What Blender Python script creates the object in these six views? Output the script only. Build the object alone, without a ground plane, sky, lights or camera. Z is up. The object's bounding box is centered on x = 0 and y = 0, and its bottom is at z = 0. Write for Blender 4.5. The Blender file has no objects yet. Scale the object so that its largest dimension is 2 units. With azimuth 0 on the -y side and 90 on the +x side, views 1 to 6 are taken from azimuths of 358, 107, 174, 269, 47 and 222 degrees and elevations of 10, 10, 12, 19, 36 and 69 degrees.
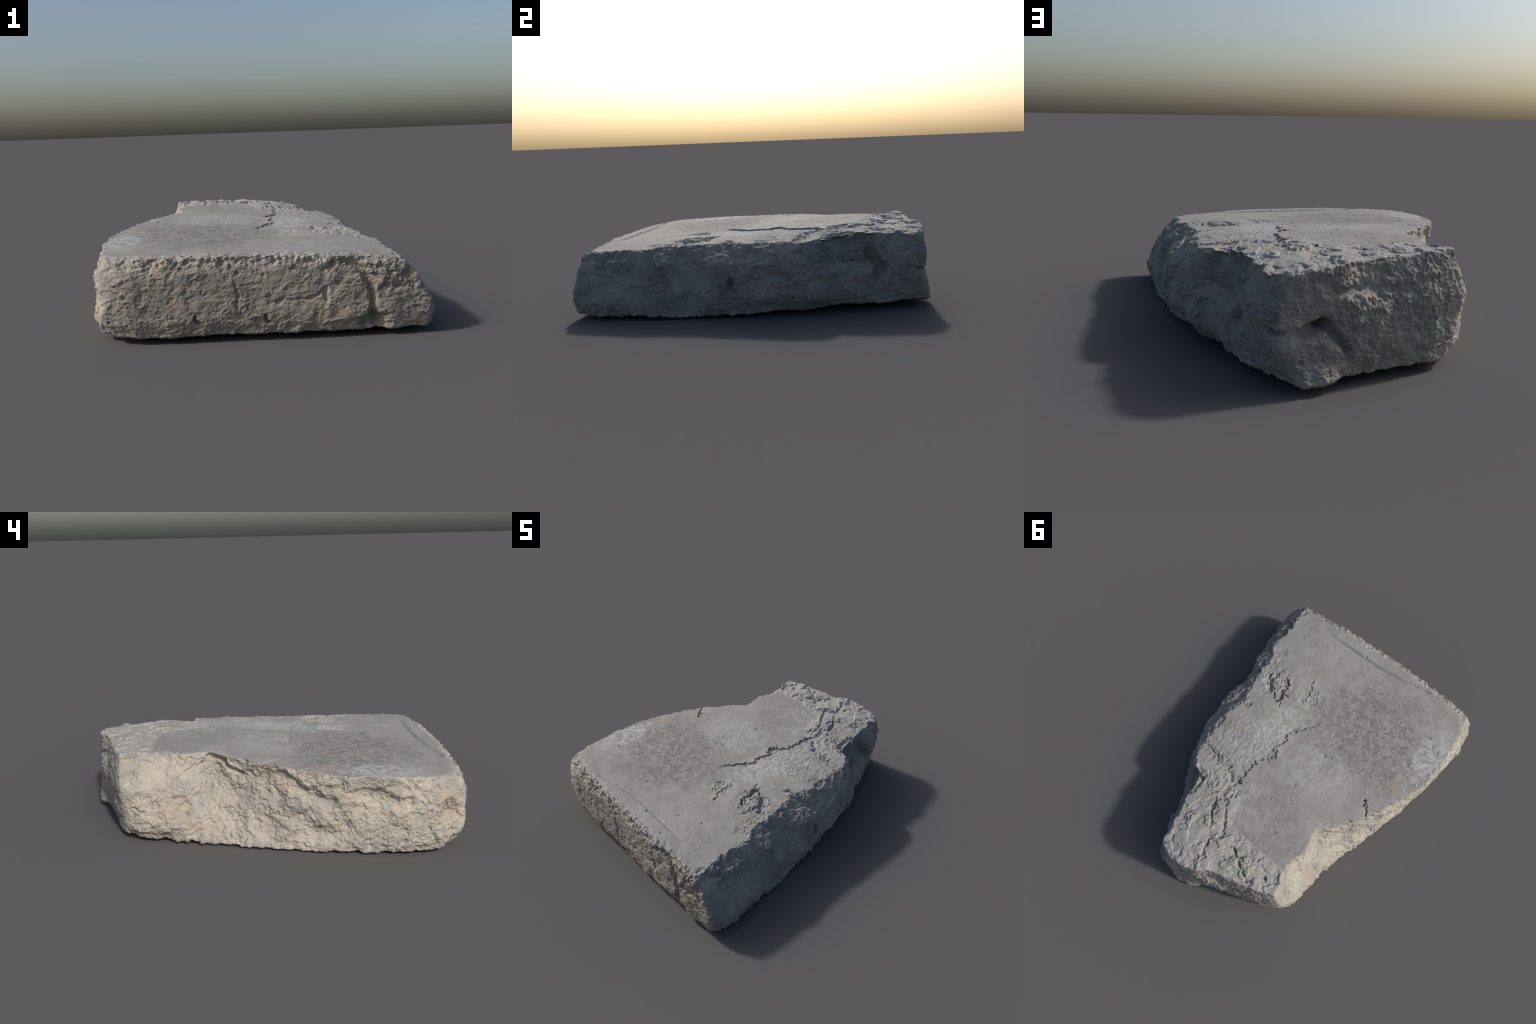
"""A broken chunk of old concrete slab: smooth trowelled top, cast front side,
three fractured sides.  Built as a lofted body with procedural relief."""
import bpy
import math
import numpy as np

# ------------------------------------------------------------------ noise ---
def _hash(ix, iy, iz, seed):
    h = (ix.astype(np.int64) * 374761393 + iy.astype(np.int64) * 668265263
         + iz.astype(np.int64) * 2147483647 + seed * 974711) & 0x7FFFFFFF
    h = ((h ^ (h >> 13)) * 1274126177) & 0x7FFFFFFF
    return h ^ (h >> 16)

_rng = np.random.default_rng(7)
_G = _rng.normal(size=(256, 3))
_G /= np.linalg.norm(_G, axis=1, keepdims=True)
_J = _rng.random((1024, 3))


def perlin(p, seed=0):
    i = np.floor(p).astype(np.int64)
    f = p - i
    w = f * f * f * (f * (f * 6 - 15) + 10)
    out = np.zeros(len(p))
    for dx in (0, 1):
        for dy in (0, 1):
            for dz in (0, 1):
                g = _G[_hash(i[:, 0] + dx, i[:, 1] + dy, i[:, 2] + dz, seed) & 255]
                v = g[:, 0] * (f[:, 0] - dx) + g[:, 1] * (f[:, 1] - dy) + g[:, 2] * (f[:, 2] - dz)
                out += v * (w[:, 0] if dx else 1 - w[:, 0]) * (w[:, 1] if dy else 1 - w[:, 1]) * (w[:, 2] if dz else 1 - w[:, 2])
    return out * 1.5


def fbm(p, freq, octaves=4, gain=0.5, seed=0):
    a, s, out = 1.0, 0.0, np.zeros(len(p))
    for o in range(octaves):
        out += a * perlin(p * freq * 2.03 ** o + 13.7 * o, seed + o)
        s += a
        a *= gain
    return out / s


def ridged(p, freq, octaves=3, seed=0):
    a, s, out = 1.0, 0.0, np.zeros(len(p))
    for o in range(octaves):
        out += a * (1 - np.abs(perlin(p * freq * 2.07 ** o + 5.1 * o, seed + o)) * 2)
        s += a
        a *= 0.5
    return out / s


def worley(p, seed=0):
    """distance to nearest and second nearest feature point, id of the nearest"""
    i = np.floor(p).astype(np.int64)
    f1 = np.full(len(p), 9.0)
    f2 = np.full(len(p), 9.0)
    cid = np.zeros(len(p), np.int64)
    for dx in (-1, 0, 1):
        for dy in (-1, 0, 1):
            for dz in (-1, 0, 1):
                c = i + (dx, dy, dz)
                h = _hash(c[:, 0], c[:, 1], c[:, 2], seed)
                d = np.linalg.norm(c + _J[h & 1023] - p, axis=1)
                near = d < f1
                f2 = np.where(near, f1, np.minimum(f2, d))
                cid = np.where(near, h, cid)
                f1 = np.where(near, d, f1)
    return f1, f2, cid


def sstep(a, b, x):
    t = np.clip((x - a) / (b - a), 0, 1)
    return t * t * (3 - 2 * t)


def along(q, line):
    """distance from 2D points to a polyline, signed side, and 0..1 position"""
    line = np.asarray(line, float)
    best = np.full(len(q), 1e9)
    side = np.zeros(len(q))
    pos = np.zeros(len(q))
    seg = np.linalg.norm(np.diff(line, axis=0), axis=1)
    cum = np.r_[0, np.cumsum(seg)]
    for k in range(len(line) - 1):
        a, d = line[k], line[k + 1] - line[k]
        t = np.clip(((q - a) @ d) / (d @ d), 0, 1)
        r = q - a - t[:, None] * d
        dist = np.hypot(r[:, 0], r[:, 1])
        m = dist < best
        best = np.where(m, dist, best)
        side = np.where(m, np.sign(d[0] * (q[:, 1] - a[1]) - d[1] * (q[:, 0] - a[0])), side)
        pos = np.where(m, (cum[k] + t * seg[k]) / cum[-1], pos)
    return best, side, pos


# ------------------------------------------------------------- body shape ---
def top_height(x, y):
    z = 0.4490 - 0.0449 * x + 0.0249 * y - 0.0667 * x * x - 0.0140 * x * y - 0.0171 * y * y
    z = z + 0.010 * np.exp(-(((x - 0.16) / 0.16) ** 2 + ((y - 0.62) / 0.17) ** 2))
    z = z - 0.019 * np.exp(-(((x + 0.20) / 0.50) ** 2 + ((y + 0.40) / 0.46) ** 2) ** 1.5)     # dished middle
    return z + 0.008 * np.exp(-(((x + 0.25) / 0.30) ** 2 + ((y - 0.72) / 0.20) ** 2)) - 0.016 * np.exp(-(((x - 0.18) / 0.14) ** 2 + ((y - 0.96) / 0.14) ** 2))   # far end


# Each column of the side wall, counter-clockwise from the acute corner:
# top rim (x, y), then the wall at mid height, low, and at the bottom edge.
# A column without a wall takes it from its neighbours.
LOW_Z, MID_Z = 0.11, 0.31
COLUMNS = [
    # corner A
    ((0.615, -0.964), (0.690, -0.969), (0.798, -0.967), (0.768, -0.957, 0.030)),
    ((0.630, -0.875), (0.700, -0.885), (0.805, -0.885), (0.790, -0.875, 0.022)),
    ((0.627, -0.825), None, None, None),
    ((0.615, -0.695), None, None, None),
    ((0.625, -0.601), (0.684, -0.600), (0.748, -0.600), (0.755, -0.600, 0.014)),
    ((0.582, -0.517), None, None, None),
    ((0.560, -0.433), None, None, None),
    ((0.555, -0.314), (0.624, -0.320), (0.668, -0.320), (0.674, -0.310, 0.010)),
    ((0.515, -0.168), (0.642, -0.120), (0.666, -0.120), (0.640, -0.110, 0.012)),
    ((0.490, -0.133), None, None, None),
    ((0.515, -0.050), None, None, None),
    ((0.512, 0.024), None, None, None),
    ((0.500, 0.109), (0.612, 0.120), (0.620, 0.130), (0.560, 0.140, 0.020)),
    ((0.492, 0.253), None, None, None),
    ((0.485, 0.371), (0.545, 0.360), (0.536, 0.360), (0.472, 0.360, 0.028)),
    ((0.410, 0.445), None, None, None),
    ((0.370, 0.490), (0.465, 0.500), (0.452, 0.510), (0.405, 0.520, 0.036)),
    ((0.350, 0.570), None, None, None),
    ((0.335, 0.657), (0.385, 0.670), (0.380, 0.680), (0.345, 0.690, 0.042)),
    ((0.300, 0.748), None, None, None),
    ((0.248, 0.905), (0.276, 0.915), (0.262, 0.902), (0.245, 0.895, 0.044)),
    # corner D
    ((0.168, 0.955), (0.214, 0.986), (0.203, 0.976), (0.148, 0.988, 0.036)),
    ((0.080, 0.952), (0.085, 0.962), (0.075, 0.960), (0.035, 0.965, 0.036)),
    ((-0.018, 0.922), None, None, None),
    ((-0.094, 0.865), (-0.085, 0.917), (-0.080, 0.905), (-0.075, 0.892, 0.034)),
    ((-0.227, 0.828), (-0.260, 0.856), (-0.260, 0.840), (-0.250, 0.825, 0.034)),
    ((-0.310, 0.808), None, None, None),
    ((-0.414, 0.784), (-0.440, 0.795), (-0.418, 0.774), (-0.375, 0.785, 0.038)),
    # corner C
    ((-0.485, 0.748), (-0.540, 0.752), (-0.502, 0.728), (-0.442, 0.748, 0.040)),
    ((-0.458, 0.681), (-0.558, 0.645), (-0.560, 0.655), (-0.490, 0.680, 0.034)),
    ((-0.421, 0.563), (-0.535, 0.520), (-0.558, 0.530), (-0.510, 0.530, 0.024)),
    ((-0.451, 0.428), (-0.505, 0.420), (-0.555, 0.420), (-0.545, 0.410, 0.018)),
    ((-0.430, 0.364), None, None, None),
    ((-0.418, 0.283), (-0.442, 0.285), (-0.555, 0.280), (-0.580, 0.270, 0.012)),
    ((-0.445, 0.245), None, None, None),
    ((-0.547, 0.118), (-0.530, 0.120), (-0.580, 0.120), (-0.625, 0.110, 0.010)),
    ((-0.596, 0.061), None, None, None),
    ((-0.667, -0.092), (-0.656, -0.090), (-0.664, -0.090), (-0.672, -0.090, 0.008)),
    ((-0.723, -0.269), (-0.724, -0.270), (-0.720, -0.270), (-0.708, -0.270, 0.008)),
    ((-0.765, -0.518), (-0.752, -0.510), (-0.747, -0.510), (-0.745, -0.510, 0.008)),
    ((-0.758, -0.672), (-0.765, -0.690), (-0.762, -0.690), (-0.765, -0.700, 0.010)),
    ((-0.745, -0.745), None, None, None),
    # corner B
    ((-0.715, -0.845), (-0.776, -0.866), (-0.780, -0.856), (-0.745, -0.822, 0.018)),
    ((-0.682, -0.931), (-0.738, -0.967), (-0.726, -0.956), (-0.668, -0.922, 0.036)),
    ((-0.545, -0.963), (-0.600, -0.993), (-0.600, -0.991), (-0.570, -0.965, 0.028)),
    ((-0.415, -0.969), None, None, None),
    ((-0.358, -0.976), (-0.350, -0.991), (-0.350, -0.991), (-0.340, -0.966, 0.029)),
    ((-0.199, -0.983), None, None, None),
    ((-0.054, -0.981), (-0.050, -0.991), (-0.050, -0.991), (-0.050, -0.966, 0.030)),
    ((0.053, -0.973), None, None, None),
    ((0.271, -0.987), (0.260, -0.995), (0.260, -0.995), (0.250, -0.971, 0.030)),
    ((0.362, -0.974), None, None, None),
    ((0.417, -0.965), (0.430, -0.989), (0.450, -0.989), (0.440, -0.964, 0.028)),
    ((0.532, -0.973), (0.570, -0.987), (0.620, -0.988), (0.600, -0.971, 0.030)),
]
CORNER = {"A": 0, "D": 21, "C": 28, "B": 43}

M = 1800                      # points round the slab
NB, NS, NT = 52, 150, 265     # rings: underside, wall, top
CENTRE = np.array((-0.02, -0.12))


def fill(level):
    n = len(COLUMNS)
    top = np.array([c[0] for c in COLUMNS])
    step = np.linalg.norm(np.roll(top, -1, 0) - top, axis=1)
    cum = np.r_[0, np.cumsum(step)]
    known = [k for k in range(n) if COLUMNS[k][level] is not None]
    vals = np.array([COLUMNS[k][level] for k in known], float)
    xs = cum[known]
    xs = np.r_[xs - cum[-1], xs, xs + cum[-1]]
    return np.stack([np.interp(cum[:-1], xs, np.tile(v, 3)) for v in vals.T], 1)


def body_grid():
    top, mid, low, bot = fill(0), fill(1), fill(2), fill(3)
    n = len(top)
    mean = 0.5 * (top + low)
    step = np.linalg.norm(np.roll(mean, -1, 0) - mean, axis=1)
    cum = np.r_[0, np.cumsum(step)]
    u = np.linspace(0, cum[-1], M, endpoint=False)

    def resample(a):
        b = np.stack([np.interp(u, cum, np.r_[v, v[0]]) for v in a.T], 1)
        k = np.exp(-0.5 * (np.arange(-12, 13) / 3.0) ** 2)
        k /= k.sum()
        return sum(w * np.roll(b, s, 0) for w, s in zip(k, range(-12, 13)))

    top, mid, low, bot = map(resample, (top, mid, low, bot))
    zt = top_height(top[:, 0], top[:, 1])
    knots = np.array((0, 0.22, 0.70, 1.0))
    stack = np.stack([bot, np.c_[low, np.full(M, LOW_Z)], np.c_[mid, np.full(M, MID_Z)], np.c_[top, zt]])
    rings = []
    for k in range(NB):                                   # underside, centre outwards
        s = k / NB
        xy = CENTRE + (bot[:, :2] - CENTRE) * s
        rings.append(np.c_[xy, 0.004 + (bot[:, 2] - 0.004) * s ** 2.5])
    for t in np.linspace(0, 1, NS):                       # wall
        j = min(int(np.searchsorted(knots, t, "right")) - 1, 2)
        w = (t - knots[j]) / (knots[j + 1] - knots[j])
        rings.append(stack[j] * (1 - w) + stack[j + 1] * w)
    for k in range(1, NT):                                # top, rim inwards
        s = 1 - k / NT
        xy = CENTRE + (top - CENTRE) * s
        rings.append(np.c_[xy, top_height(xy[:, 0], xy[:, 1])])
    P = np.array(rings)
    # soften the edges a little
    for sig, lo, hi in ((6.0, NB + 10, NB + NS - 12), (1.7, NB - 12, NB + NS - 14), (1.2, NB + NS - 14, NB + NS + 12)):
        k = np.exp(-0.5 * (np.arange(-16, 17) / sig) ** 2)
        k /= k.sum()
        Q = P.copy()
        for r in range(lo, hi):
            Q[r] = sum(w * P[r + s] for w, s in zip(k, range(-16, 17)))
        P = Q
    return P, u / cum[-1], np.array([cum[CORNER[c]] / cum[-1] for c in "ADCB"])


def grid_normals(P):
    du = np.roll(P, -1, 1) - np.roll(P, 1, 1)
    dv = np.gradient(P, axis=0)
    n = np.cross(du, dv)
    n /= np.linalg.norm(n, axis=2, keepdims=True) + 1e-12
    n[0] = (0, 0, -1)
    n[-1] = (0, 0, 1)
    return n


# ------------------------------------------------- relief of the four walls --
def pits(p, freq, chance, seed):
    f1, _, cid = worley(p * freq, seed)
    size = ((cid >> 4) & 255) / 255.0
    on = size < chance
    rad = 0.22 + 0.3 * size / chance
    return np.where(on, 1 - sstep(0.4 * rad, rad, f1), 0.0)


def trench(q, line, width, wob=None):
    if wob is not None:
        q = q + wob
    d, side, pos = along(q, line)
    taper = sstep(0, 0.08, pos) * (1 - sstep(0.92, 1, pos))
    return (1 - sstep(0.15 * width, width, d)) * (0.35 + 0.65 * taper), side, d


def front_relief(p, depth):
    q = p[:, [0, 2]]
    wob = np.c_[fbm(p, 25, 3, seed=3), fbm(p, 25, 3, seed=5)] * 0.012
    h = 0.007 * fbm(p, 5, 3, seed=11) + 0.0045 * fbm(p, 17, 3, seed=10) + 0.0060 * fbm(p, 44, 4, 0.75, seed=12)
    h += 0.0026 * fbm(p * (1, 1, 4.5), 12, 3, seed=14)                 # board streaks
    skin = fbm(p * (1, 1, 1.5), 7, 4, seed=15)
    h += 0.0040 * sstep(0.0, 0.10, skin) - 0.0035 * sstep(0.14, 0.22, skin)
    h -= 0.008 * pits(p, 26, 0.07, 17) + 0.005 * pits(p, 60, 0.10, 18)
    f1, f2, _ = worley(p * 34 + 0.8 * np.c_[wob, wob[:, :1]] * 30, 19)
    crumble = 1 - sstep(0.030, 0.075, depth + 0.09 * fbm(p, 9, 3, seed=20))
    crumble = np.maximum(crumble, 0.9 * sstep(0.46, 0.53, p[:, 0] + 0.35 * (p[:, 2] - 0.2) + 0.05 * fbm(p, 8, 2, seed=8)) * sstep(0.20, 0.23, p[:, 2]))
    h += crumble * (-0.002 + 0.015 * (0.42 - f1) + 0.022 * fbm(p, 26, 5, 0.65, seed=21))
    v, _, _ = trench(q, [(0.37, 0.37), (0.447, 0.324), (0.488, 0.255), (0.504, 0.179), (0.495, 0.103), (0.525, 0.03)], 0.026, wob)
    h -= 0.022 * v
    r = np.hypot((q[:, 0] - 0.51) / 1.1, (q[:, 1] - 0.075) * 0.9) + 0.05 * fbm(p, 14, 3, seed=22)
    h -= 0.034 * (1 - sstep(0.02, 0.060, r))
    v, _, _ = trench(q, [(0.20, 0.19), (0.25, 0.205), (0.285, 0.235), (0.29, 0.165)], 0.016, wob)
    h -= 0.010 * v
    v, _, _ = trench(q, [(-0.125, 0.29), (-0.11, 0.215), (-0.118, 0.14)], 0.010, wob)
    h -= 0.006 * v
    v, _, _ = trench(q, [(0.01, 0.17), (0.10, 0.195), (0.19, 0.19), (0.26, 0.178)], 0.012, wob)
    h -= 0.005 * v
    for cx, cz in ((-0.30, 0.112), (0.018, 0.104)):
        v, _, _ = trench(q, [(cx - 0.006, cz + 0.02), (cx - 0.007, cz - 0.003), (cx + 0.004, cz - 0.016), (cx + 0.018, cz - 0.018)], 0.011, wob * 0.2)
        h -= 0.024 * v
    return h


def left_relief(p, depth):
    q = p[:, 1:]
    wob = np.c_[fbm(p, 12, 3, seed=31), fbm(p, 12, 3, seed=32)] * 0.035
    sheared = p @ np.array(((1, 0, 0), (0, 1, 0.9), (0, -0.55, 1.3)))
    h = 0.020 * fbm(p, 3.2, 3, seed=33) + 0.010 * (ridged(sheared, 5, 3, seed=34) - 0.6)
    h += 0.012 * fbm(sheared, 14, 4, 0.6, seed=35) + 0.0085 * fbm(p, 36, 4, 0.75, seed=36)
    f1, f2, _ = worley(sheared * 24 + np.c_[wob, wob[:, 0]] * 12, 30)
    h += 0.006 * (0.45 - f1) * sstep(-0.1, 0.15, fbm(p, 5, 2, seed=29)) - 0.0015 * (1 - sstep(0.0, 0.12, f2 - f1))
    h -= 0.009 * pits(p + np.c_[wob, wob[:, 0]] * 0.3, 24, 0.10, 28)
    plate = fbm(sheared, 6.5, 3, seed=37)
    h += 0.007 * (sstep(0.0, 0.05, plate) - 0.5) + 0.006 * (sstep(-0.2, -0.16, plate) - 0.5)
    flank = [((0.10, 0.44), (0.034, 0.38), (-0.022, 0.308), (-0.105, 0.197), (-0.232, 0.12), (-0.36, 0.098)),
             ((-0.04, 0.41), (-0.10, 0.37), (-0.186, 0.318), (-0.269, 0.281), (-0.336, 0.252)),
             ((-0.43, 0.33), (-0.50, 0.32), (-0.555, 0.304), (-0.621, 0.285), (-0.719, 0.291))]
    for line, dep, wid in zip(flank, (0.018, 0.024, 0.020), (0.075, 0.055, 0.045)):
        v, side, d = trench(q, line, wid, wob)
        h -= dep * v
    v, side, d = trench(q, [(0.30, 0.437), (0.24, 0.436), (0.19, 0.40), (0.12, 0.366)], 0.020, wob * 0.4)
    h -= 0.030 * v
    for cy, cz, r in ((-0.006, 0.301, 0.014), (-0.67, 0.14, 0.014), (0.33, 0.41, 0.010), (0.12, 0.17, 0.010)):
        h -= 0.016 * (1 - sstep(0.2 * r, r, np.hypot(q[:, 0] - cy + wob[:, 0] * 0.3, (q[:, 1] - cz) * 1.6)))
    r = np.hypot(q[:, 0] - 0.45, (q[:, 1] - 0.19) * 1.1) + 0.03 * fbm(p, 10, 2, seed=38)
    h -= 0.010 * (1 - sstep(0.055, 0.075, r))
    r = np.hypot((q[:, 0] + 0.87) * 1.6, q[:, 1] - 0.24) + 0.02 * fbm(p, 12, 2, seed=39)
    h -= 0.028 * (1 - sstep(0.04, 0.09, r))
    return h


def back_relief(p, depth):
    q = p[:, [0, 2]]
    wob = np.c_[fbm(p, 16, 3, seed=41), fbm(p, 16, 3, seed=42)] * 0.03
    warped = p + np.c_[wob, wob[:, 0]] * 1.6
    f1, _, _ = worley(warped * 34, 43)
    g1, _, _ = worley(warped * 75, 44)
    amp = 0.6 + 1.6 * np.clip(fbm(p, 6, 2, seed=49) + 0.25, 0, 1)
    h = 0.018 * fbm(p, 4, 3, seed=45) + amp * (0.0075 * (f1 - 0.5) + 0.0065 * (g1 - 0.5)) + 0.014 * fbm(p, 20, 5, 0.68, seed=46)
    v, _, _ = trench(q, [(0.15, 0.20), (0.14, 0.212), (0.12, 0.226), (0.06, 0.248), (0.03, 0.24), (0.005, 0.20), (-0.025, 0.165), (-0.05, 0.12)], 0.032, wob * 0.5)
    h -= 0.036 * v
    r = np.hypot(q[:, 0] - 0.055, (q[:, 1] - 0.245) * 1.3) + 0.6 * wob[:, 0]
    h -= 0.060 * (1 - sstep(0.010, 0.040, r))
    h += 0.010 * sstep(-0.05, 0.03, q[:, 0] + 2.5 * wob[:, 0]) * (1 - sstep(0.19, 0.215, q[:, 1] + wob[:, 1])) * (1 - sstep(0.15, 0.19, q[:, 0]))
    v, _, _ = trench(q, [(0.2, 0.14), (0.19, 0.03)], 0.012, wob * 0.4)
    h -= 0.012 * v
    r = np.hypot(q[:, 0] - 0.137, q[:, 1] - 0.12)
    h -= 0.012 * (1 - sstep(0.004, 0.015, r))
    v, _, _ = trench(q, [(0.02, 0.36), (-0.06, 0.37), (-0.16, 0.355), (-0.30, 0.35)], 0.03, wob)
    h -= 0.010 * v
    top = 1 - sstep(0.02, 0.09, depth + 0.04 * fbm(p, 7, 2, seed=47))
    h += top * (0.012 * fbm(p, 14, 3, seed=48) - 0.004)
    return h


def right_relief(p, depth):
    q = p[:, 1:]
    wob = np.c_[fbm(p, 14, 3, seed=51), fbm(p, 14, 3, seed=52)] * 0.03
    warped = p + np.c_[wob, wob[:, 1]] * 1.4
    f1, f2, _ = worley(warped * 26, 55)
    g1, _, _ = worley(warped * 62, 50)
    rough = 0.30 + 0.85 * sstep(-0.15, 0.12, fbm(p, 4.5, 2, seed=56)) * (1 - 0.6 * sstep(0.72, 0.8, q[:, 0]) * (1 - sstep(0.3, 0.36, q[:, 1])))
    h = 0.020 * fbm(p, 4, 3, seed=53) + 0.010 * fbm(p, 11, 3, seed=54)
    shelf = fbm(p * (1, 1, 1.6), 7, 3, seed=40)
    h += 0.009 * (sstep(0.0, 0.07, shelf) - 0.5)
    h += rough * (0.012 * (0.45 - f1) + 0.006 * (0.45 - g1) + 0.017 * fbm(p, 22, 5, 0.7, seed=57)) + 0.004 * fbm(p, 60, 3, 0.7, seed=58)
    h -= 0.012 * pits(warped, 15, 0.12, 59)
    for cy, cz, ry, rz, dep in ((-0.056, 0.20, 0.022, 0.045, 0.035), (-0.283, 0.319, 0.022, 0.018, 0.018),
                                (-0.443, 0.233, 0.016, 0.03, 0.014), (0.344, 0.11, 0.012, 0.04, 0.015),
                                (-0.54, 0.149, 0.015, 0.012, 0.012)):
        r = np.hypot((q[:, 0] - cy) / ry, (q[:, 1] - cz) / rz) + 12 * wob[:, 0] * 0.8
        h -= dep * (1 - sstep(0.3, 1.2, r))
    # spalled hollow under the top edge next to the far corner
    hol = sstep(0.42, 0.455, q[:, 0] + wob[:, 0]) * (1 - sstep(0.69, 0.75, q[:, 0] + wob[:, 0])) * sstep(0.235, 0.30, q[:, 1] + wob[:, 1] - 0.10 * (0.6 - q[:, 0]))
    h += hol * (-0.046 + 0.020 * (0.5 - f1) + 0.016 * fbm(p, 20, 2, seed=60))
    v, _, _ = trench(q, [(0.66, 0.37), (0.70, 0.33), (0.738, 0.26), (0.725, 0.195)], 0.036, wob * 0.8)
    h -= 0.050 * v
    v, _, _ = trench(q, [(0.93, 0.235), (0.965, 0.222), (1.0, 0.222)], 0.018, wob * 0.3)
    h -= 0.03 * v
    chip = 1 - sstep(0.0, 0.07, depth + 0.06 * fbm(p, 8, 3, seed=61))
    h += chip * (0.020 * fbm(p, 18, 4, 0.6, seed=62) - 0.002)
    return h


# ----------------------------------------------------- relief of the top -----
STEP = [(-0.06, -0.33), (-0.03, -0.302), (0.022, -0.232), (0.069, -0.176), (0.111, -0.105), (0.089, -0.058),
        (0.106, -0.008), (0.071, 0.064), (0.093, 0.117), (0.139, 0.171), (0.133, 0.246), (0.137, 0.320)]
FORK = [(0.137, 0.32), (0.19, 0.335), (0.25, 0.30), (0.30, 0.305), (0.359, 0.27), (0.43, 0.262)]
GROOVE = [(0.40, -0.872), (0.348, -0.875), (0.19, -0.872), (0.062, -0.87), (-0.079, -0.872), (-0.218, -0.887), (-0.40, -0.925)]
FAR_GROOVE = [(0.08, 0.50), (-0.007, 0.561), (-0.141, 0.584), (-0.255, 0.588), (-0.44, 0.592)]
CRACKS = [  # line, width, depth
    ([(0.492, -0.399), (0.446, -0.334), (0.385, -0.282), (0.309, -0.243)], 0.014, 0.010),
    ([(0.386, -0.44), (0.34, -0.395), (0.327, -0.327), (0.334, -0.282), (0.289, -0.239)], 0.015, 0.016),
    ([(0.327, -0.327), (0.29, -0.315)], 0.008, 0.010),
    ([(0.233, -0.529), (0.195, -0.449), (0.193, -0.373), (0.184, -0.341)], 0.012, 0.007),
    ([(0.16, -0.47), (0.135, -0.43), (0.12, -0.38)], 0.010, 0.005),
    ([(-0.534, -0.073), (-0.548, -0.034), (-0.581, -0.01), (-0.612, 0.055)], 0.012, 0.016),
    ([(0.095, 0.407), (0.102, 0.455), (0.162, 0.52), (0.142, 0.58), (0.086, 0.652)], 0.017, 0.016),
    ([(0.074, 0.525), (0.028, 0.605), (-0.023, 0.663), (0.031, 0.722), (0.029, 0.761)], 0.016, 0.014),
    ([(0.03, 0.75), (0.0, 0.82), (-0.03, 0.87)], 0.020, 0.010),
    ([(-0.09, 0.675), (-0.168, 0.691), (-0.225, 0.70)], 0.012, 0.017),
    ([(-0.19, 0.715), (-0.246, 0.753), (-0.318, 0.773)], 0.016, 0.016),
    ([(0.20, 0.66), (0.235, 0.72), (0.26, 0.74)], 0.012, 0.010),
    ([(0.39, 0.44), (0.33, 0.455), (0.289, 0.473)], 0.022, 0.016),
    ([(-0.37, 0.69), (-0.40, 0.715)], 0.012, 0.012),
    ([(0.44, -0.13), (0.475, -0.10), (0.52, -0.08)], 0.014, 0.014),
]


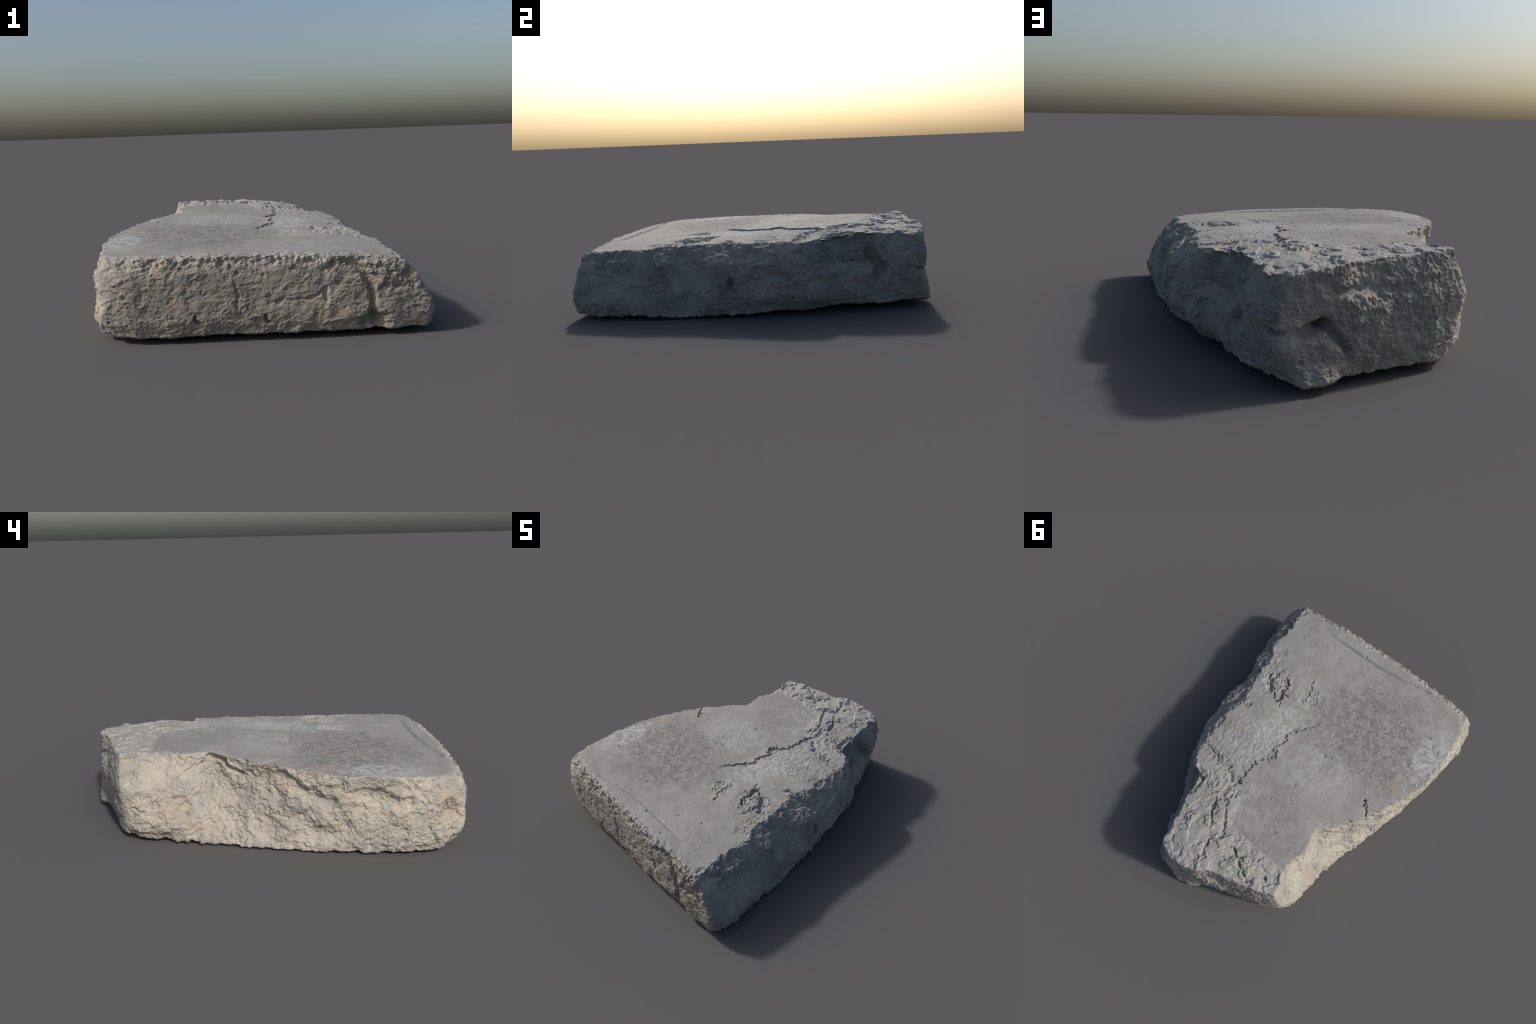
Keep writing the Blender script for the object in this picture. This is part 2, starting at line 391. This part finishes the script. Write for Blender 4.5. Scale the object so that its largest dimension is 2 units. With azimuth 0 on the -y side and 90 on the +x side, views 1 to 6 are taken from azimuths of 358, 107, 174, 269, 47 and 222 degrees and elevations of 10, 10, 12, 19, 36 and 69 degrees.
def top_relief(p, edge):
    """edge: distance from the rim along the surface"""
    q = p[:, :2]
    flat = np.c_[q, np.zeros(len(q))]
    wob = np.c_[fbm(flat, 22, 4, 0.6, seed=71), fbm(flat, 22, 4, 0.6, seed=72)] * 0.060
    qw = q + wob
    h = 0.0035 * fbm(flat, 4, 2, seed=73) + 0.0018 * fbm(flat, 24, 4, 0.6, seed=74)
    # worn, mottled centre
    worn = np.exp(-(((q[:, 0] + 0.30) / 0.36) ** 2 + ((q[:, 1] + 0.38) / 0.32) ** 2)) + 0.4 * np.exp(-(((q[:, 0] + 0.15) / 0.3) ** 2 + ((q[:, 1] - 0.45) / 0.15) ** 2))
    h += 0.0034 * worn * fbm(flat, 55, 3, seed=75)
    # the trowelled layer has broken away along this line: +x side lies lower
    d, side, pos = along(qw, STEP)
    low = np.where(side < 0, sstep(0.0005, 0.006, d), 0.0)
    ends = sstep(0.0, 0.22, pos)
    h -= 0.010 * low * ends * (0.35 + 0.65 * np.exp(-d / 0.09)) * np.exp(-(d / 0.28) ** 2)
    lowstrip = low * sstep(0.0, 0.1, pos) * (1 - sstep(0.2, 0.4, d)) * sstep(-0.25, 0.05, q[:, 1])
    h += 0.0065 * lowstrip * fbm(flat, 34, 3, seed=76)
    d, side, pos = along(qw, FORK)
    h -= 0.012 * np.where(side > 0, 1, 0.0) * sstep(0.0, 0.008, d) * np.exp(-d / 0.05) + 0.004 * (1 - sstep(0.004, 0.016, d)) * (0.6 + 2 * fbm(flat, 18, 2, seed=89))
    # front groove and far groove left by formwork battens
    d, side, pos = along(q, GROOVE)
    fade = (1 - sstep(0.25, 0.44, q[:, 0])) * sstep(-0.52, -0.36, q[:, 0])
    sd = d * np.where(side > 0, -1, 1)                     # + inside the sunken panel
    h -= fade * (0.0105 * sstep(-0.012, 0.010, sd) * np.exp(-np.maximum(sd, 0) / 0.22) + 0.0035 * np.exp(-(d / 0.012) ** 2))
    d, side, pos = along(q + wob * 0.3, FAR_GROOVE)
    h -= (0.008 * np.exp(-(d / 0.022) ** 2)) * sstep(0, 0.2, pos)
    # rubble end
    inside = np.where(side < 0, sstep(0.0, 0.035, d), 0.0) * (q[:, 1] > 0.3)
    rub = np.maximum(inside * (q[:, 0] < 0.1), sstep(0.02, 0.10, q[:, 0] + 0.55 * (q[:, 1] - 0.45)) * sstep(0.33, 0.42, q[:, 1] + 0.1 * fbm(flat, 6, 2, seed=77)))
    f1, f2, _ = worley(flat * 22 + 12 * np.c_[wob, wob[:, 0]], 78)
    plate = fbm(flat, 9, 3, seed=79)
    h += rub * (0.015 * fbm(flat, 6, 3, seed=80) + 0.003 * (0.45 - f1) + 0.010 * fbm(flat, 26, 4, 0.65, seed=81) * (0.25 + sstep(-0.1, 0.15, fbm(flat, 7, 2, seed=70)))
                + 0.008 * (sstep(0.0, 0.07, plate) - 0.4) + 0.003)
    # flaked crust along the weathered edge: thin broken layers and pits
    crust = np.zeros(len(q))
    for cx, cy, rx, ry, amt in ((0.41, -0.36, 0.11, 0.11, 0.9), (0.53, -0.50, 0.05, 0.10, 0.5), (0.50, -0.12, 0.05, 0.07, 0.5),
                                (0.42, 0.10, 0.12, 0.10, 0.28), (0.34, 0.28, 0.12, 0.05, 0.55), (0.34, 0.46, 0.10, 0.07, 0.7), (0.16, -0.42, 0.06, 0.08, 0.4)):
        crust = np.maximum(crust, amt * np.exp(-(((q[:, 0] - cx) / rx) ** 2 + ((q[:, 1] - cy) / ry) ** 2) ** 2))
    g1, _, _ = worley(flat * 42 + 16 * np.c_[wob, wob[:, 0]], 82)
    flake = fbm(flat, 13, 4, 0.6, seed=88)
    h += crust * (0.006 * (0.42 - g1) + 0.008 * fbm(flat, 34, 4, 0.62, seed=83) - 0.010 * sstep(0.03, 0.05, flake) + 0.007 * sstep(-0.14, -0.16, flake))
    h -= 0.004 * pits(flat + 0.3 * np.c_[wob, wob[:, 0]], 22, 0.035, 84)
    for line, wid, dep in CRACKS:
        v, _, _ = trench(q + wob * 0.7, line, wid * 0.85)
        h -= 1.4 * dep * v * np.clip(0.75 + 1.6 * fbm(flat, 24, 2, seed=85), 0, 1.4)
    for cx, cy, r in ((0.068, -0.885, 0.011), (0.267, -0.925, 0.007), (0.35, -0.70, 0.006), (-0.60, -0.66, 0.008)):
        h -= 0.008 * (1 - sstep(0.3 * r, r, np.hypot(q[:, 0] - cx, q[:, 1] - cy)))
    # crumbling rim, widest along the cast front
    jag = 0.030 * fbm(flat, 16, 3, seed=86)
    front = 1 - sstep(-0.93, -0.86, q[:, 1])
    rim = 1 - sstep(0.0, 0.010 + 0.026 * front, edge + jag)
    h -= rim * (0.002 + front * (0.010 + 0.022 * fbm(flat, 32, 3, 0.6, seed=90)))
    ridge = np.exp(-((edge - 0.012) / 0.010) ** 2)
    h += ridge * (0.008 * np.maximum(fbm(flat, 30, 3, seed=87), -0.1))
    return h


def carve(P, u, corners):
    N = grid_normals(P)
    A, D, C, B = corners
    R = len(P)
    row = np.arange(R)
    # how much each wall counts at each column
    def span(a, b, soft=0.008):
        x = (u - a) % 1.0
        w = (b - a) % 1.0
        return sstep(-soft, soft, np.where(x > 0.5 + w / 2, x - 1, x)) * (1 - sstep(w - soft, w + soft, np.where(x > 0.5 + w / 2, x - 1, x)))
    wr, wb, wl, wf = span(A, D), span(D, C), span(C, B), span(B, A)
    tot = wr + wb + wl + wf
    # --- walls
    r0, r1 = NB - 22, NB + NS + 14
    W = P[r0:r1].reshape(-1, 3)
    top_z = P[NB + NS - 1][:, 2]
    depth = np.maximum(np.tile(top_z, r1 - r0) - W[:, 2], 0)
    hw = np.zeros(len(W))
    for weight, relief in ((wr, right_relief), (wb, back_relief), (wl, left_relief), (wf, front_relief)):
        w = np.tile(weight / tot, r1 - r0)
        use = w > 0
        hw[use] += w[use] * relief(W[use], depth[use])
    hw += 0.010 * fbm(W, 6, 3, seed=95) + 0.006 * fbm(W, 15, 3, seed=96)
    ramp = sstep(NB - 22, NB - 4, row) * (1 - sstep(NB + NS - 4, NB + NS + 12, row))
    hw = hw.reshape(r1 - r0, M) * ramp[r0:r1, None]
    # push sideways rather than upwards near the rim
    Nw = N[r0:r1].copy()
    up = sstep(NB + NS - 14, NB + NS, np.arange(r0, r1))[:, None]
    side = N[NB + NS - 30].copy()
    side[:, 2] = 0
    side /= np.linalg.norm(side, axis=1, keepdims=True)
    Nw = Nw * (1 - up[..., None]) + side[None] * up[..., None]
    Q = P.copy()
    Q[r0:r1] += hw[..., None] * Nw
    # --- top
    t0 = NB + NS - 8
    T = Q[t0:].reshape(-1, 3)
    edge = np.linalg.norm(Q[t0:] - P[NB + NS - 1][None], axis=2)
    edge[: NB + NS - t0] = 0
    ht = top_relief(T, edge.reshape(-1)).reshape(R - t0, M)
    ht *= sstep(NB + NS - 8, NB + NS + 1, row[t0:])[:, None]
    Q[t0:, :, 2] += ht
    # --- underside
    U = Q[: NB + 4].reshape(-1, 3)
    hu = np.abs(0.012 * fbm(U, 4, 3, seed=91) + 0.006 * fbm(U, 18, 3, seed=92)).reshape(NB + 4, M)
    hu *= (1 - sstep(NB - 12, NB + 4, row[: NB + 4]))[:, None]
    Q[: NB + 4, :, 2] += hu
    Q[0] = Q[0].mean(0)
    Q[-1] = Q[-1].mean(0)
    return Q


# ------------------------------------------------------------- materials -----
class Nodes:
    def __init__(self, name):
        self.mat = bpy.data.materials.new(name)
        self.mat.use_nodes = True
        self.t = self.mat.node_tree
        self.t.nodes.clear()
        self.co = self.t.nodes.new("ShaderNodeTexCoord").outputs["Object"]

    def node(self, kind, props=None, **inputs):
        n = self.t.nodes.new(kind)
        for k, v in (props or {}).items():
            setattr(n, k, v)
        for k, v in inputs.items():
            key = int(k[1:]) if k[0] == "i" and k[1:].isdigit() else k.replace("_", " ")
            if hasattr(v, "is_output"):
                self.t.links.new(v, n.inputs[key])
            else:
                n.inputs[key].default_value = v
        return n

    def scaled(self, s, at=(0, 0, 0)):
        return self.node("ShaderNodeMapping", None, Vector=self.co, Scale=s if isinstance(s, tuple) else (s, s, s), Location=at).outputs[0]

    def noise(self, scale, detail=4, rough=0.55, warp=0.0, at=(0, 0, 0), stretch=(1, 1, 1)):
        return self.node("ShaderNodeTexNoise", None, Vector=self.scaled(stretch, at), Scale=scale, Detail=detail, Roughness=rough, Distortion=warp).outputs["Fac"]

    def ramp(self, x, a, b, smooth=True):
        return self.node("ShaderNodeMapRange", {"interpolation_type": "SMOOTHSTEP" if smooth else "LINEAR"},
                         Value=x, From_Min=a, From_Max=b, To_Min=0.0, To_Max=1.0).outputs[0]

    def math(self, op, a, b=0.0):
        return self.node("ShaderNodeMath", {"operation": op}, i0=a, i1=b).outputs[0]

    def mix(self, fac, a, b, mode="MIX"):
        n = self.t.nodes.new("ShaderNodeMix")
        n.data_type = "RGBA"
        n.blend_type = mode
        for slot, v in ((0, fac), (6, a), (7, b)):
            if hasattr(v, "is_output"):
                self.t.links.new(v, n.inputs[slot])
            else:
                n.inputs[slot].default_value = v if slot == 0 else (*v, 1)
        return n.outputs[2]

    def blob(self, centre, radii, ragged=0.35, scale=9.0):
        d = self.node("ShaderNodeVectorMath", {"operation": "SUBTRACT"}, i0=self.co, i1=centre).outputs[0]
        d = self.node("ShaderNodeVectorMath", {"operation": "DIVIDE"}, i0=d, i1=radii).outputs[0]
        d = self.node("ShaderNodeVectorMath", {"operation": "LENGTH"}, i0=d).outputs["Value"]
        n = self.math("MULTIPLY", self.math("SUBTRACT", self.noise(scale, 5, 0.65), 0.5), ragged * 4)
        return self.math("SUBTRACT", 1.0, self.ramp(self.math("ADD", d, n), 0.45, 1.25))

    def finish(self, colour, rough, bump, strength=0.5, dist=0.004):
        b = self.node("ShaderNodeBump", None, Strength=strength, Distance=dist, Height=bump).outputs[0]
        p = self.node("ShaderNodeBsdfPrincipled", None, Base_Color=colour, Roughness=rough, Normal=b)
        p.inputs["Specular IOR Level"].default_value = 0.25
        o = self.node("ShaderNodeOutputMaterial", None, Surface=p.outputs[0])
        return self.mat


def top_material():
    n = Nodes("trowelled_cement")
    base = n.mix(n.ramp(n.noise(3.2, 4), 0.36, 0.64), (0.233, 0.226, 0.207), (0.272, 0.266, 0.246))
    cloud = n.ramp(n.noise(11, 5, 0.62, 0.4, (3, 3, 1)), 0.40, 0.64)
    base = n.mix(n.math("MULTIPLY", cloud, 0.40), base, (0.318, 0.318, 0.313))
    # dark worn zones, mottled in grains, with pale veins between
    dark = n.blob((-0.34, -0.44, 0.44), (0.52, 0.42, 0.6), 0.40, 5.0)
    mid = n.math("MULTIPLY", n.blob((-0.05, -0.38, 0.45), (0.26, 0.22, 0.6), 0.40, 6.0), 0.6)
    far = n.math("MULTIPLY", n.blob((-0.20, 0.40, 0.45), (0.34, 0.22, 0.6), 0.40, 6.0), 0.5)
    dark = n.math("MAXIMUM", n.math("MAXIMUM", dark, far), mid)
    speck = n.ramp(n.noise(24, 6, 0.66, 0.7), 0.44, 0.56)
    base = n.mix(n.math("MULTIPLY", dark, n.math("ADD", n.math("MULTIPLY", speck, 0.62), 0.26)), base, (0.146, 0.139, 0.124))
    vein = n.math("SUBTRACT", 1.0, n.ramp(n.math("ABSOLUTE", n.math("SUBTRACT", n.noise(18, 6, 0.66, 0.7, (3, 1, 0)), 0.5)), 0.0, 0.04))
    veinarea = n.math("MAXIMUM", n.ramp(n.noise(4.0, 3, 0.6, 0.0, (7, 2, 1)), 0.40, 0.60), dark)
    base = n.mix(n.math("MULTIPLY", n.math("MULTIPLY", vein, veinarea), 0.42), base, (0.350, 0.351, 0.350))
    # bluish white bloom
    for c, r, s in (((0.17, -0.20, 0.43), (0.14, 0.24, 0.4), 0.55), ((-0.68, -0.54, 0.42), (0.11, 0.19, 0.4), 0.85),
                    ((-0.20, -0.02, 0.44), (0.24, 0.18, 0.4), 0.35), ((0.05, 0.40, 0.44), (0.12, 0.15, 0.4), 0.4), ((0.22, 0.10, 0.44), (0.16, 0.22, 0.4), 0.35)):
        b = n.math("MULTIPLY", n.blob(c, r, 0.45, 11), n.ramp(n.noise(26, 6, 0.7, 0.5), 0.40, 0.58))
        base = n.mix(n.math("MULTIPLY", b, s), base, (0.400, 0.405, 0.413))
    rub = n.ramp(n.math("ADD", n.node("ShaderNodeSeparateXYZ", None, Vector=n.co).outputs[1], n.math("MULTIPLY", n.noise(5, 3), 0.2)), 0.66, 0.80)
    base = n.mix(n.math("MULTIPLY", rub, 0.55), base, (0.315, 0.308, 0.288))
    pink = n.math("MULTIPLY", n.blob((-0.645, -0.27, 0.43), (0.040, 0.085, 0.4), 0.5, 22), n.ramp(n.noise(40, 4), 0.38, 0.55))
    base = n.mix(n.math("MULTIPLY", pink, 0.45), base, (0.36, 0.255, 0.195))
    warm = n.ramp(n.noise(7, 4, 0.6, 0.0, (1, 9, 4)), 0.52, 0.72)
    base = n.mix(n.math("MULTIPLY", warm, 0.25), base, (0.28, 0.25, 0.21))
    grit = n.noise(85, 5, 0.75)
    base = n.mix(n.math("MULTIPLY", n.ramp(grit, 0.55, 0.68), 0.42), base, (0.40, 0.40, 0.39))
    base = n.mix(n.math("MULTIPLY", n.ramp(grit, 0.45, 0.32), 0.42), base, (0.13, 0.124, 0.110))
    fleck = n.blob((-0.197, 0.215, 0.45), (0.008, 0.005, 0.4), 0.1, 40)
    base = n.mix(n.math("MULTIPLY", fleck, 0.8), base, (0.60, 0.58, 0.54))
    bump = n.math("ADD", n.math("MULTIPLY", n.noise(70, 5, 0.65, 0.6), 0.8), n.math("MULTIPLY", grit, 0.6))
    return n.finish(base, 0.85, bump, 0.6, 0.005)


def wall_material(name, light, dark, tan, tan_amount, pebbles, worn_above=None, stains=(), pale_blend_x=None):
    n = Nodes(name)
    base = n.mix(n.ramp(n.noise(6.0, 5, 0.6), 0.36, 0.64), dark, light)
    base = n.mix(n.math("MULTIPLY", n.ramp(n.noise(9.0, 5, 0.65, 0.3, (4, 4, 2)), 0.48, 0.68), tan_amount), base, tan)
    grey = n.ramp(n.noise(16, 5, 0.65, 0.2, (8, 1, 5)), 0.55, 0.70)
    base = n.mix(n.math("MULTIPLY", grey, 0.6), base, tuple(v * f for v, f in zip(dark, (0.88, 0.93, 1.02))))
    if worn_above:                       # broken pale arris along the upper edge
        z = n.node("ShaderNodeSeparateXYZ", None, Vector=n.co).outputs[2]
        z = n.math("ADD", z, n.math("MULTIPLY", n.math("SUBTRACT", n.noise(12, 5, 0.65), 0.5), 0.16))
        base = n.mix(n.math("MULTIPLY", n.ramp(z, worn_above, worn_above + 0.05), 0.8), base, (0.368, 0.344, 0.304))
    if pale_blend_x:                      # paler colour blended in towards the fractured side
        x = n.node("ShaderNodeSeparateXYZ", None, Vector=n.co).outputs[0]
        x = n.math("ADD", x, n.math("MULTIPLY", n.math("SUBTRACT", n.noise(14, 5, 0.65), 0.5), 0.22))
        pale = n.mix(n.ramp(n.noise(6.0, 5, 0.6), 0.36, 0.64), (0.292, 0.280, 0.256), (0.388, 0.358, 0.310))
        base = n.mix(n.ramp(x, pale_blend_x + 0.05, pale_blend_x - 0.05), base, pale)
    rust = n.ramp(n.noise(5.5, 4, 0.6, 0.0, (2, 6, 9)), 0.66, 0.76)
    base = n.mix(n.math("MULTIPLY", rust, 0.5 * pebbles), base, (0.40, 0.27, 0.18))
    for centre, radii in stains:         # iron-tinted lumps
        base = n.mix(n.math("MULTIPLY", n.blob(centre, radii, 0.45, 18), 0.38), base, (0.365, 0.280, 0.212))
    # aggregate grains: a few cells stand out in ochre, slate, white
    for scale, at in ((48, (0, 0, 0)), (95, (5, 5, 5))):
        v = n.node("ShaderNodeTexVoronoi", None, Vector=n.scaled(1.0, at), Scale=scale, Randomness=1.0)
        rgb = n.node("ShaderNodeSeparateColor", None, Color=v.outputs["Color"])
        core = n.math("SUBTRACT", 1.0, n.ramp(v.outputs["Distance"], 0.22, 0.36))
        for chan, lo, hi, col in ((0, 0.88, 0.90, (0.50, 0.36, 0.19)), (1, 0.84, 0.86, (0.20, 0.21, 0.22)), (2, 0.90, 0.92, (0.55, 0.52, 0.47))):
            m = n.math("MULTIPLY", core, n.ramp(rgb.outputs[chan], lo, hi))
            base = n.mix(n.math("MULTIPLY", m, 0.6 * pebbles), base, col)
    grit = n.noise(150, 4, 0.7)
    base = n.mix(n.math("MULTIPLY", n.ramp(grit, 0.42, 0.30), 0.3), base, tuple(v * 0.55 for v in dark))
    bump = n.math("ADD", n.math("MULTIPLY", n.noise(75, 6, 0.7, 0.4), 0.9), n.math("MULTIPLY", grit, 0.35))
    return n.finish(base, 0.92, bump, 0.75, 0.006)


# ------------------------------------------------------------- assembling ----
def build():
    P, u, corners = body_grid()
    Q = carve(P, u, corners)
    R = len(Q)
    Q[:, :, 0] -= 0.006
    # keep stray peaks inside the slab's overall size, without flattening them
    for axis, sign, limit in ((0, 1, 0.803), (0, -1, 0.803), (1, 1, 1.0), (1, -1, 1.0), (2, -1, -0.002)):
        v = Q[:, :, axis] * sign
        soft = limit - 0.008
        Q[:, :, axis] = sign * np.where(v > soft, soft + 0.008 * (1 - np.exp(-np.maximum(v - soft, 0) / 0.008)), v)
    print("extent", Q.reshape(-1, 3).min(0), Q.reshape(-1, 3).max(0))
    Nrm = grid_normals(Q)

    idx = np.arange(R * M).reshape(R, M)
    quads = np.stack([idx[:-1], np.roll(idx[:-1], -1, 1), np.roll(idx[1:], -1, 1), idx[1:]], 2)   # (R-1, M, 4)
    A, D, C, B = (corners * M).astype(int)
    cols = np.arange(M)
    wall = {
        "cast_front": (cols >= B) | (cols < A),
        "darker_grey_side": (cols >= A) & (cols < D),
        "bumpy_end": (cols >= D) & (cols < C),
        "fractured_side": (cols >= C) & (cols < B),
    }
    r_bot, r_top = NB - 1, NB + NS - 2
    mats = {
        "trowelled_top": top_material(),
        "cast_front": wall_material("cast_concrete", (0.272, 0.250, 0.214), (0.212, 0.199, 0.174), (0.30, 0.240, 0.182), 0.50, 0.55, 0.325,
                                    (((-0.40, -1.0, 0.19), (0.045, 0.3, 0.05)), ((0.22, -1.0, 0.19), (0.06, 0.3, 0.03)), ((0.13, -1.0, 0.24), (0.03, 0.3, 0.03)), ((-0.48, -1.0, 0.36), (0.09, 0.3, 0.04)), ((0.30, -1.0, 0.12), (0.09, 0.3, 0.05))), -0.685),
        "fractured_side": wall_material("fractured_concrete", (0.388, 0.358, 0.310), (0.292, 0.280, 0.256), (0.375, 0.318, 0.246), 0.40, 0.8, None,
                                        (((-0.60, 0.45, 0.18), (0.3, 0.085, 0.085)), ((-0.76, -0.88, 0.25), (0.3, 0.05, 0.11)), ((-0.60, 0.36, 0.09), (0.3, 0.05, 0.025)), ((-0.52, 0.62, 0.40), (0.3, 0.025, 0.012)), ((-0.68, -0.08, 0.36), (0.3, 0.05, 0.03)))),
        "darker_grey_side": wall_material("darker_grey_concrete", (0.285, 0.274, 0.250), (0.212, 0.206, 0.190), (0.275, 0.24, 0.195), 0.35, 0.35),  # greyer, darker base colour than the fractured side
        "bumpy_end": wall_material("knobbly_concrete", (0.298, 0.280, 0.250), (0.222, 0.212, 0.192), (0.29, 0.248, 0.198), 0.4, 0.45, None, (), -0.46),
        "underside": wall_material("underside_concrete", (0.340, 0.312, 0.270), (0.280, 0.262, 0.232), (0.34, 0.285, 0.22), 0.4, 0.5),
    }
    parts = {"underside": quads[:r_bot].reshape(-1, 4), "trowelled_top": quads[r_top:].reshape(-1, 4)}
    for name, mask in wall.items():
        parts[name] = quads[r_bot:r_top][:, mask].reshape(-1, 4)

    root = bpy.data.objects.new("concrete_slab_chunk", None)
    root["label"] = "broken grey concrete slab fragment with rough beige fractured sides"
    root["category"] = "concrete rubble"
    bpy.context.scene.collection.objects.link(root)
    V, VN = Q.reshape(-1, 3), Nrm.reshape(-1, 3)
    for name, q in parts.items():
        used, inv = np.unique(q, return_inverse=True)
        q = inv.reshape(-1, 4)
        co, no = V[used], VN[used]
        me = bpy.data.meshes.new(name)
        me.vertices.add(len(co))
        me.vertices.foreach_set("co", co.astype(np.float32).ravel())
        me.loops.add(q.size)
        me.loops.foreach_set("vertex_index", q.astype(np.int32).ravel())
        me.polygons.add(len(q))
        me.polygons.foreach_set("loop_start", np.arange(0, q.size, 4, dtype=np.int32))
        me.polygons.foreach_set("use_smooth", np.ones(len(q), bool))
        me.update(calc_edges=True)
        me.validate()
        me.normals_split_custom_set_from_vertices(no.astype(np.float32))
        me.materials.append(mats[name])
        ob = bpy.data.objects.new(name, me)
        ob.parent = root
        bpy.context.scene.collection.objects.link(ob)


build()
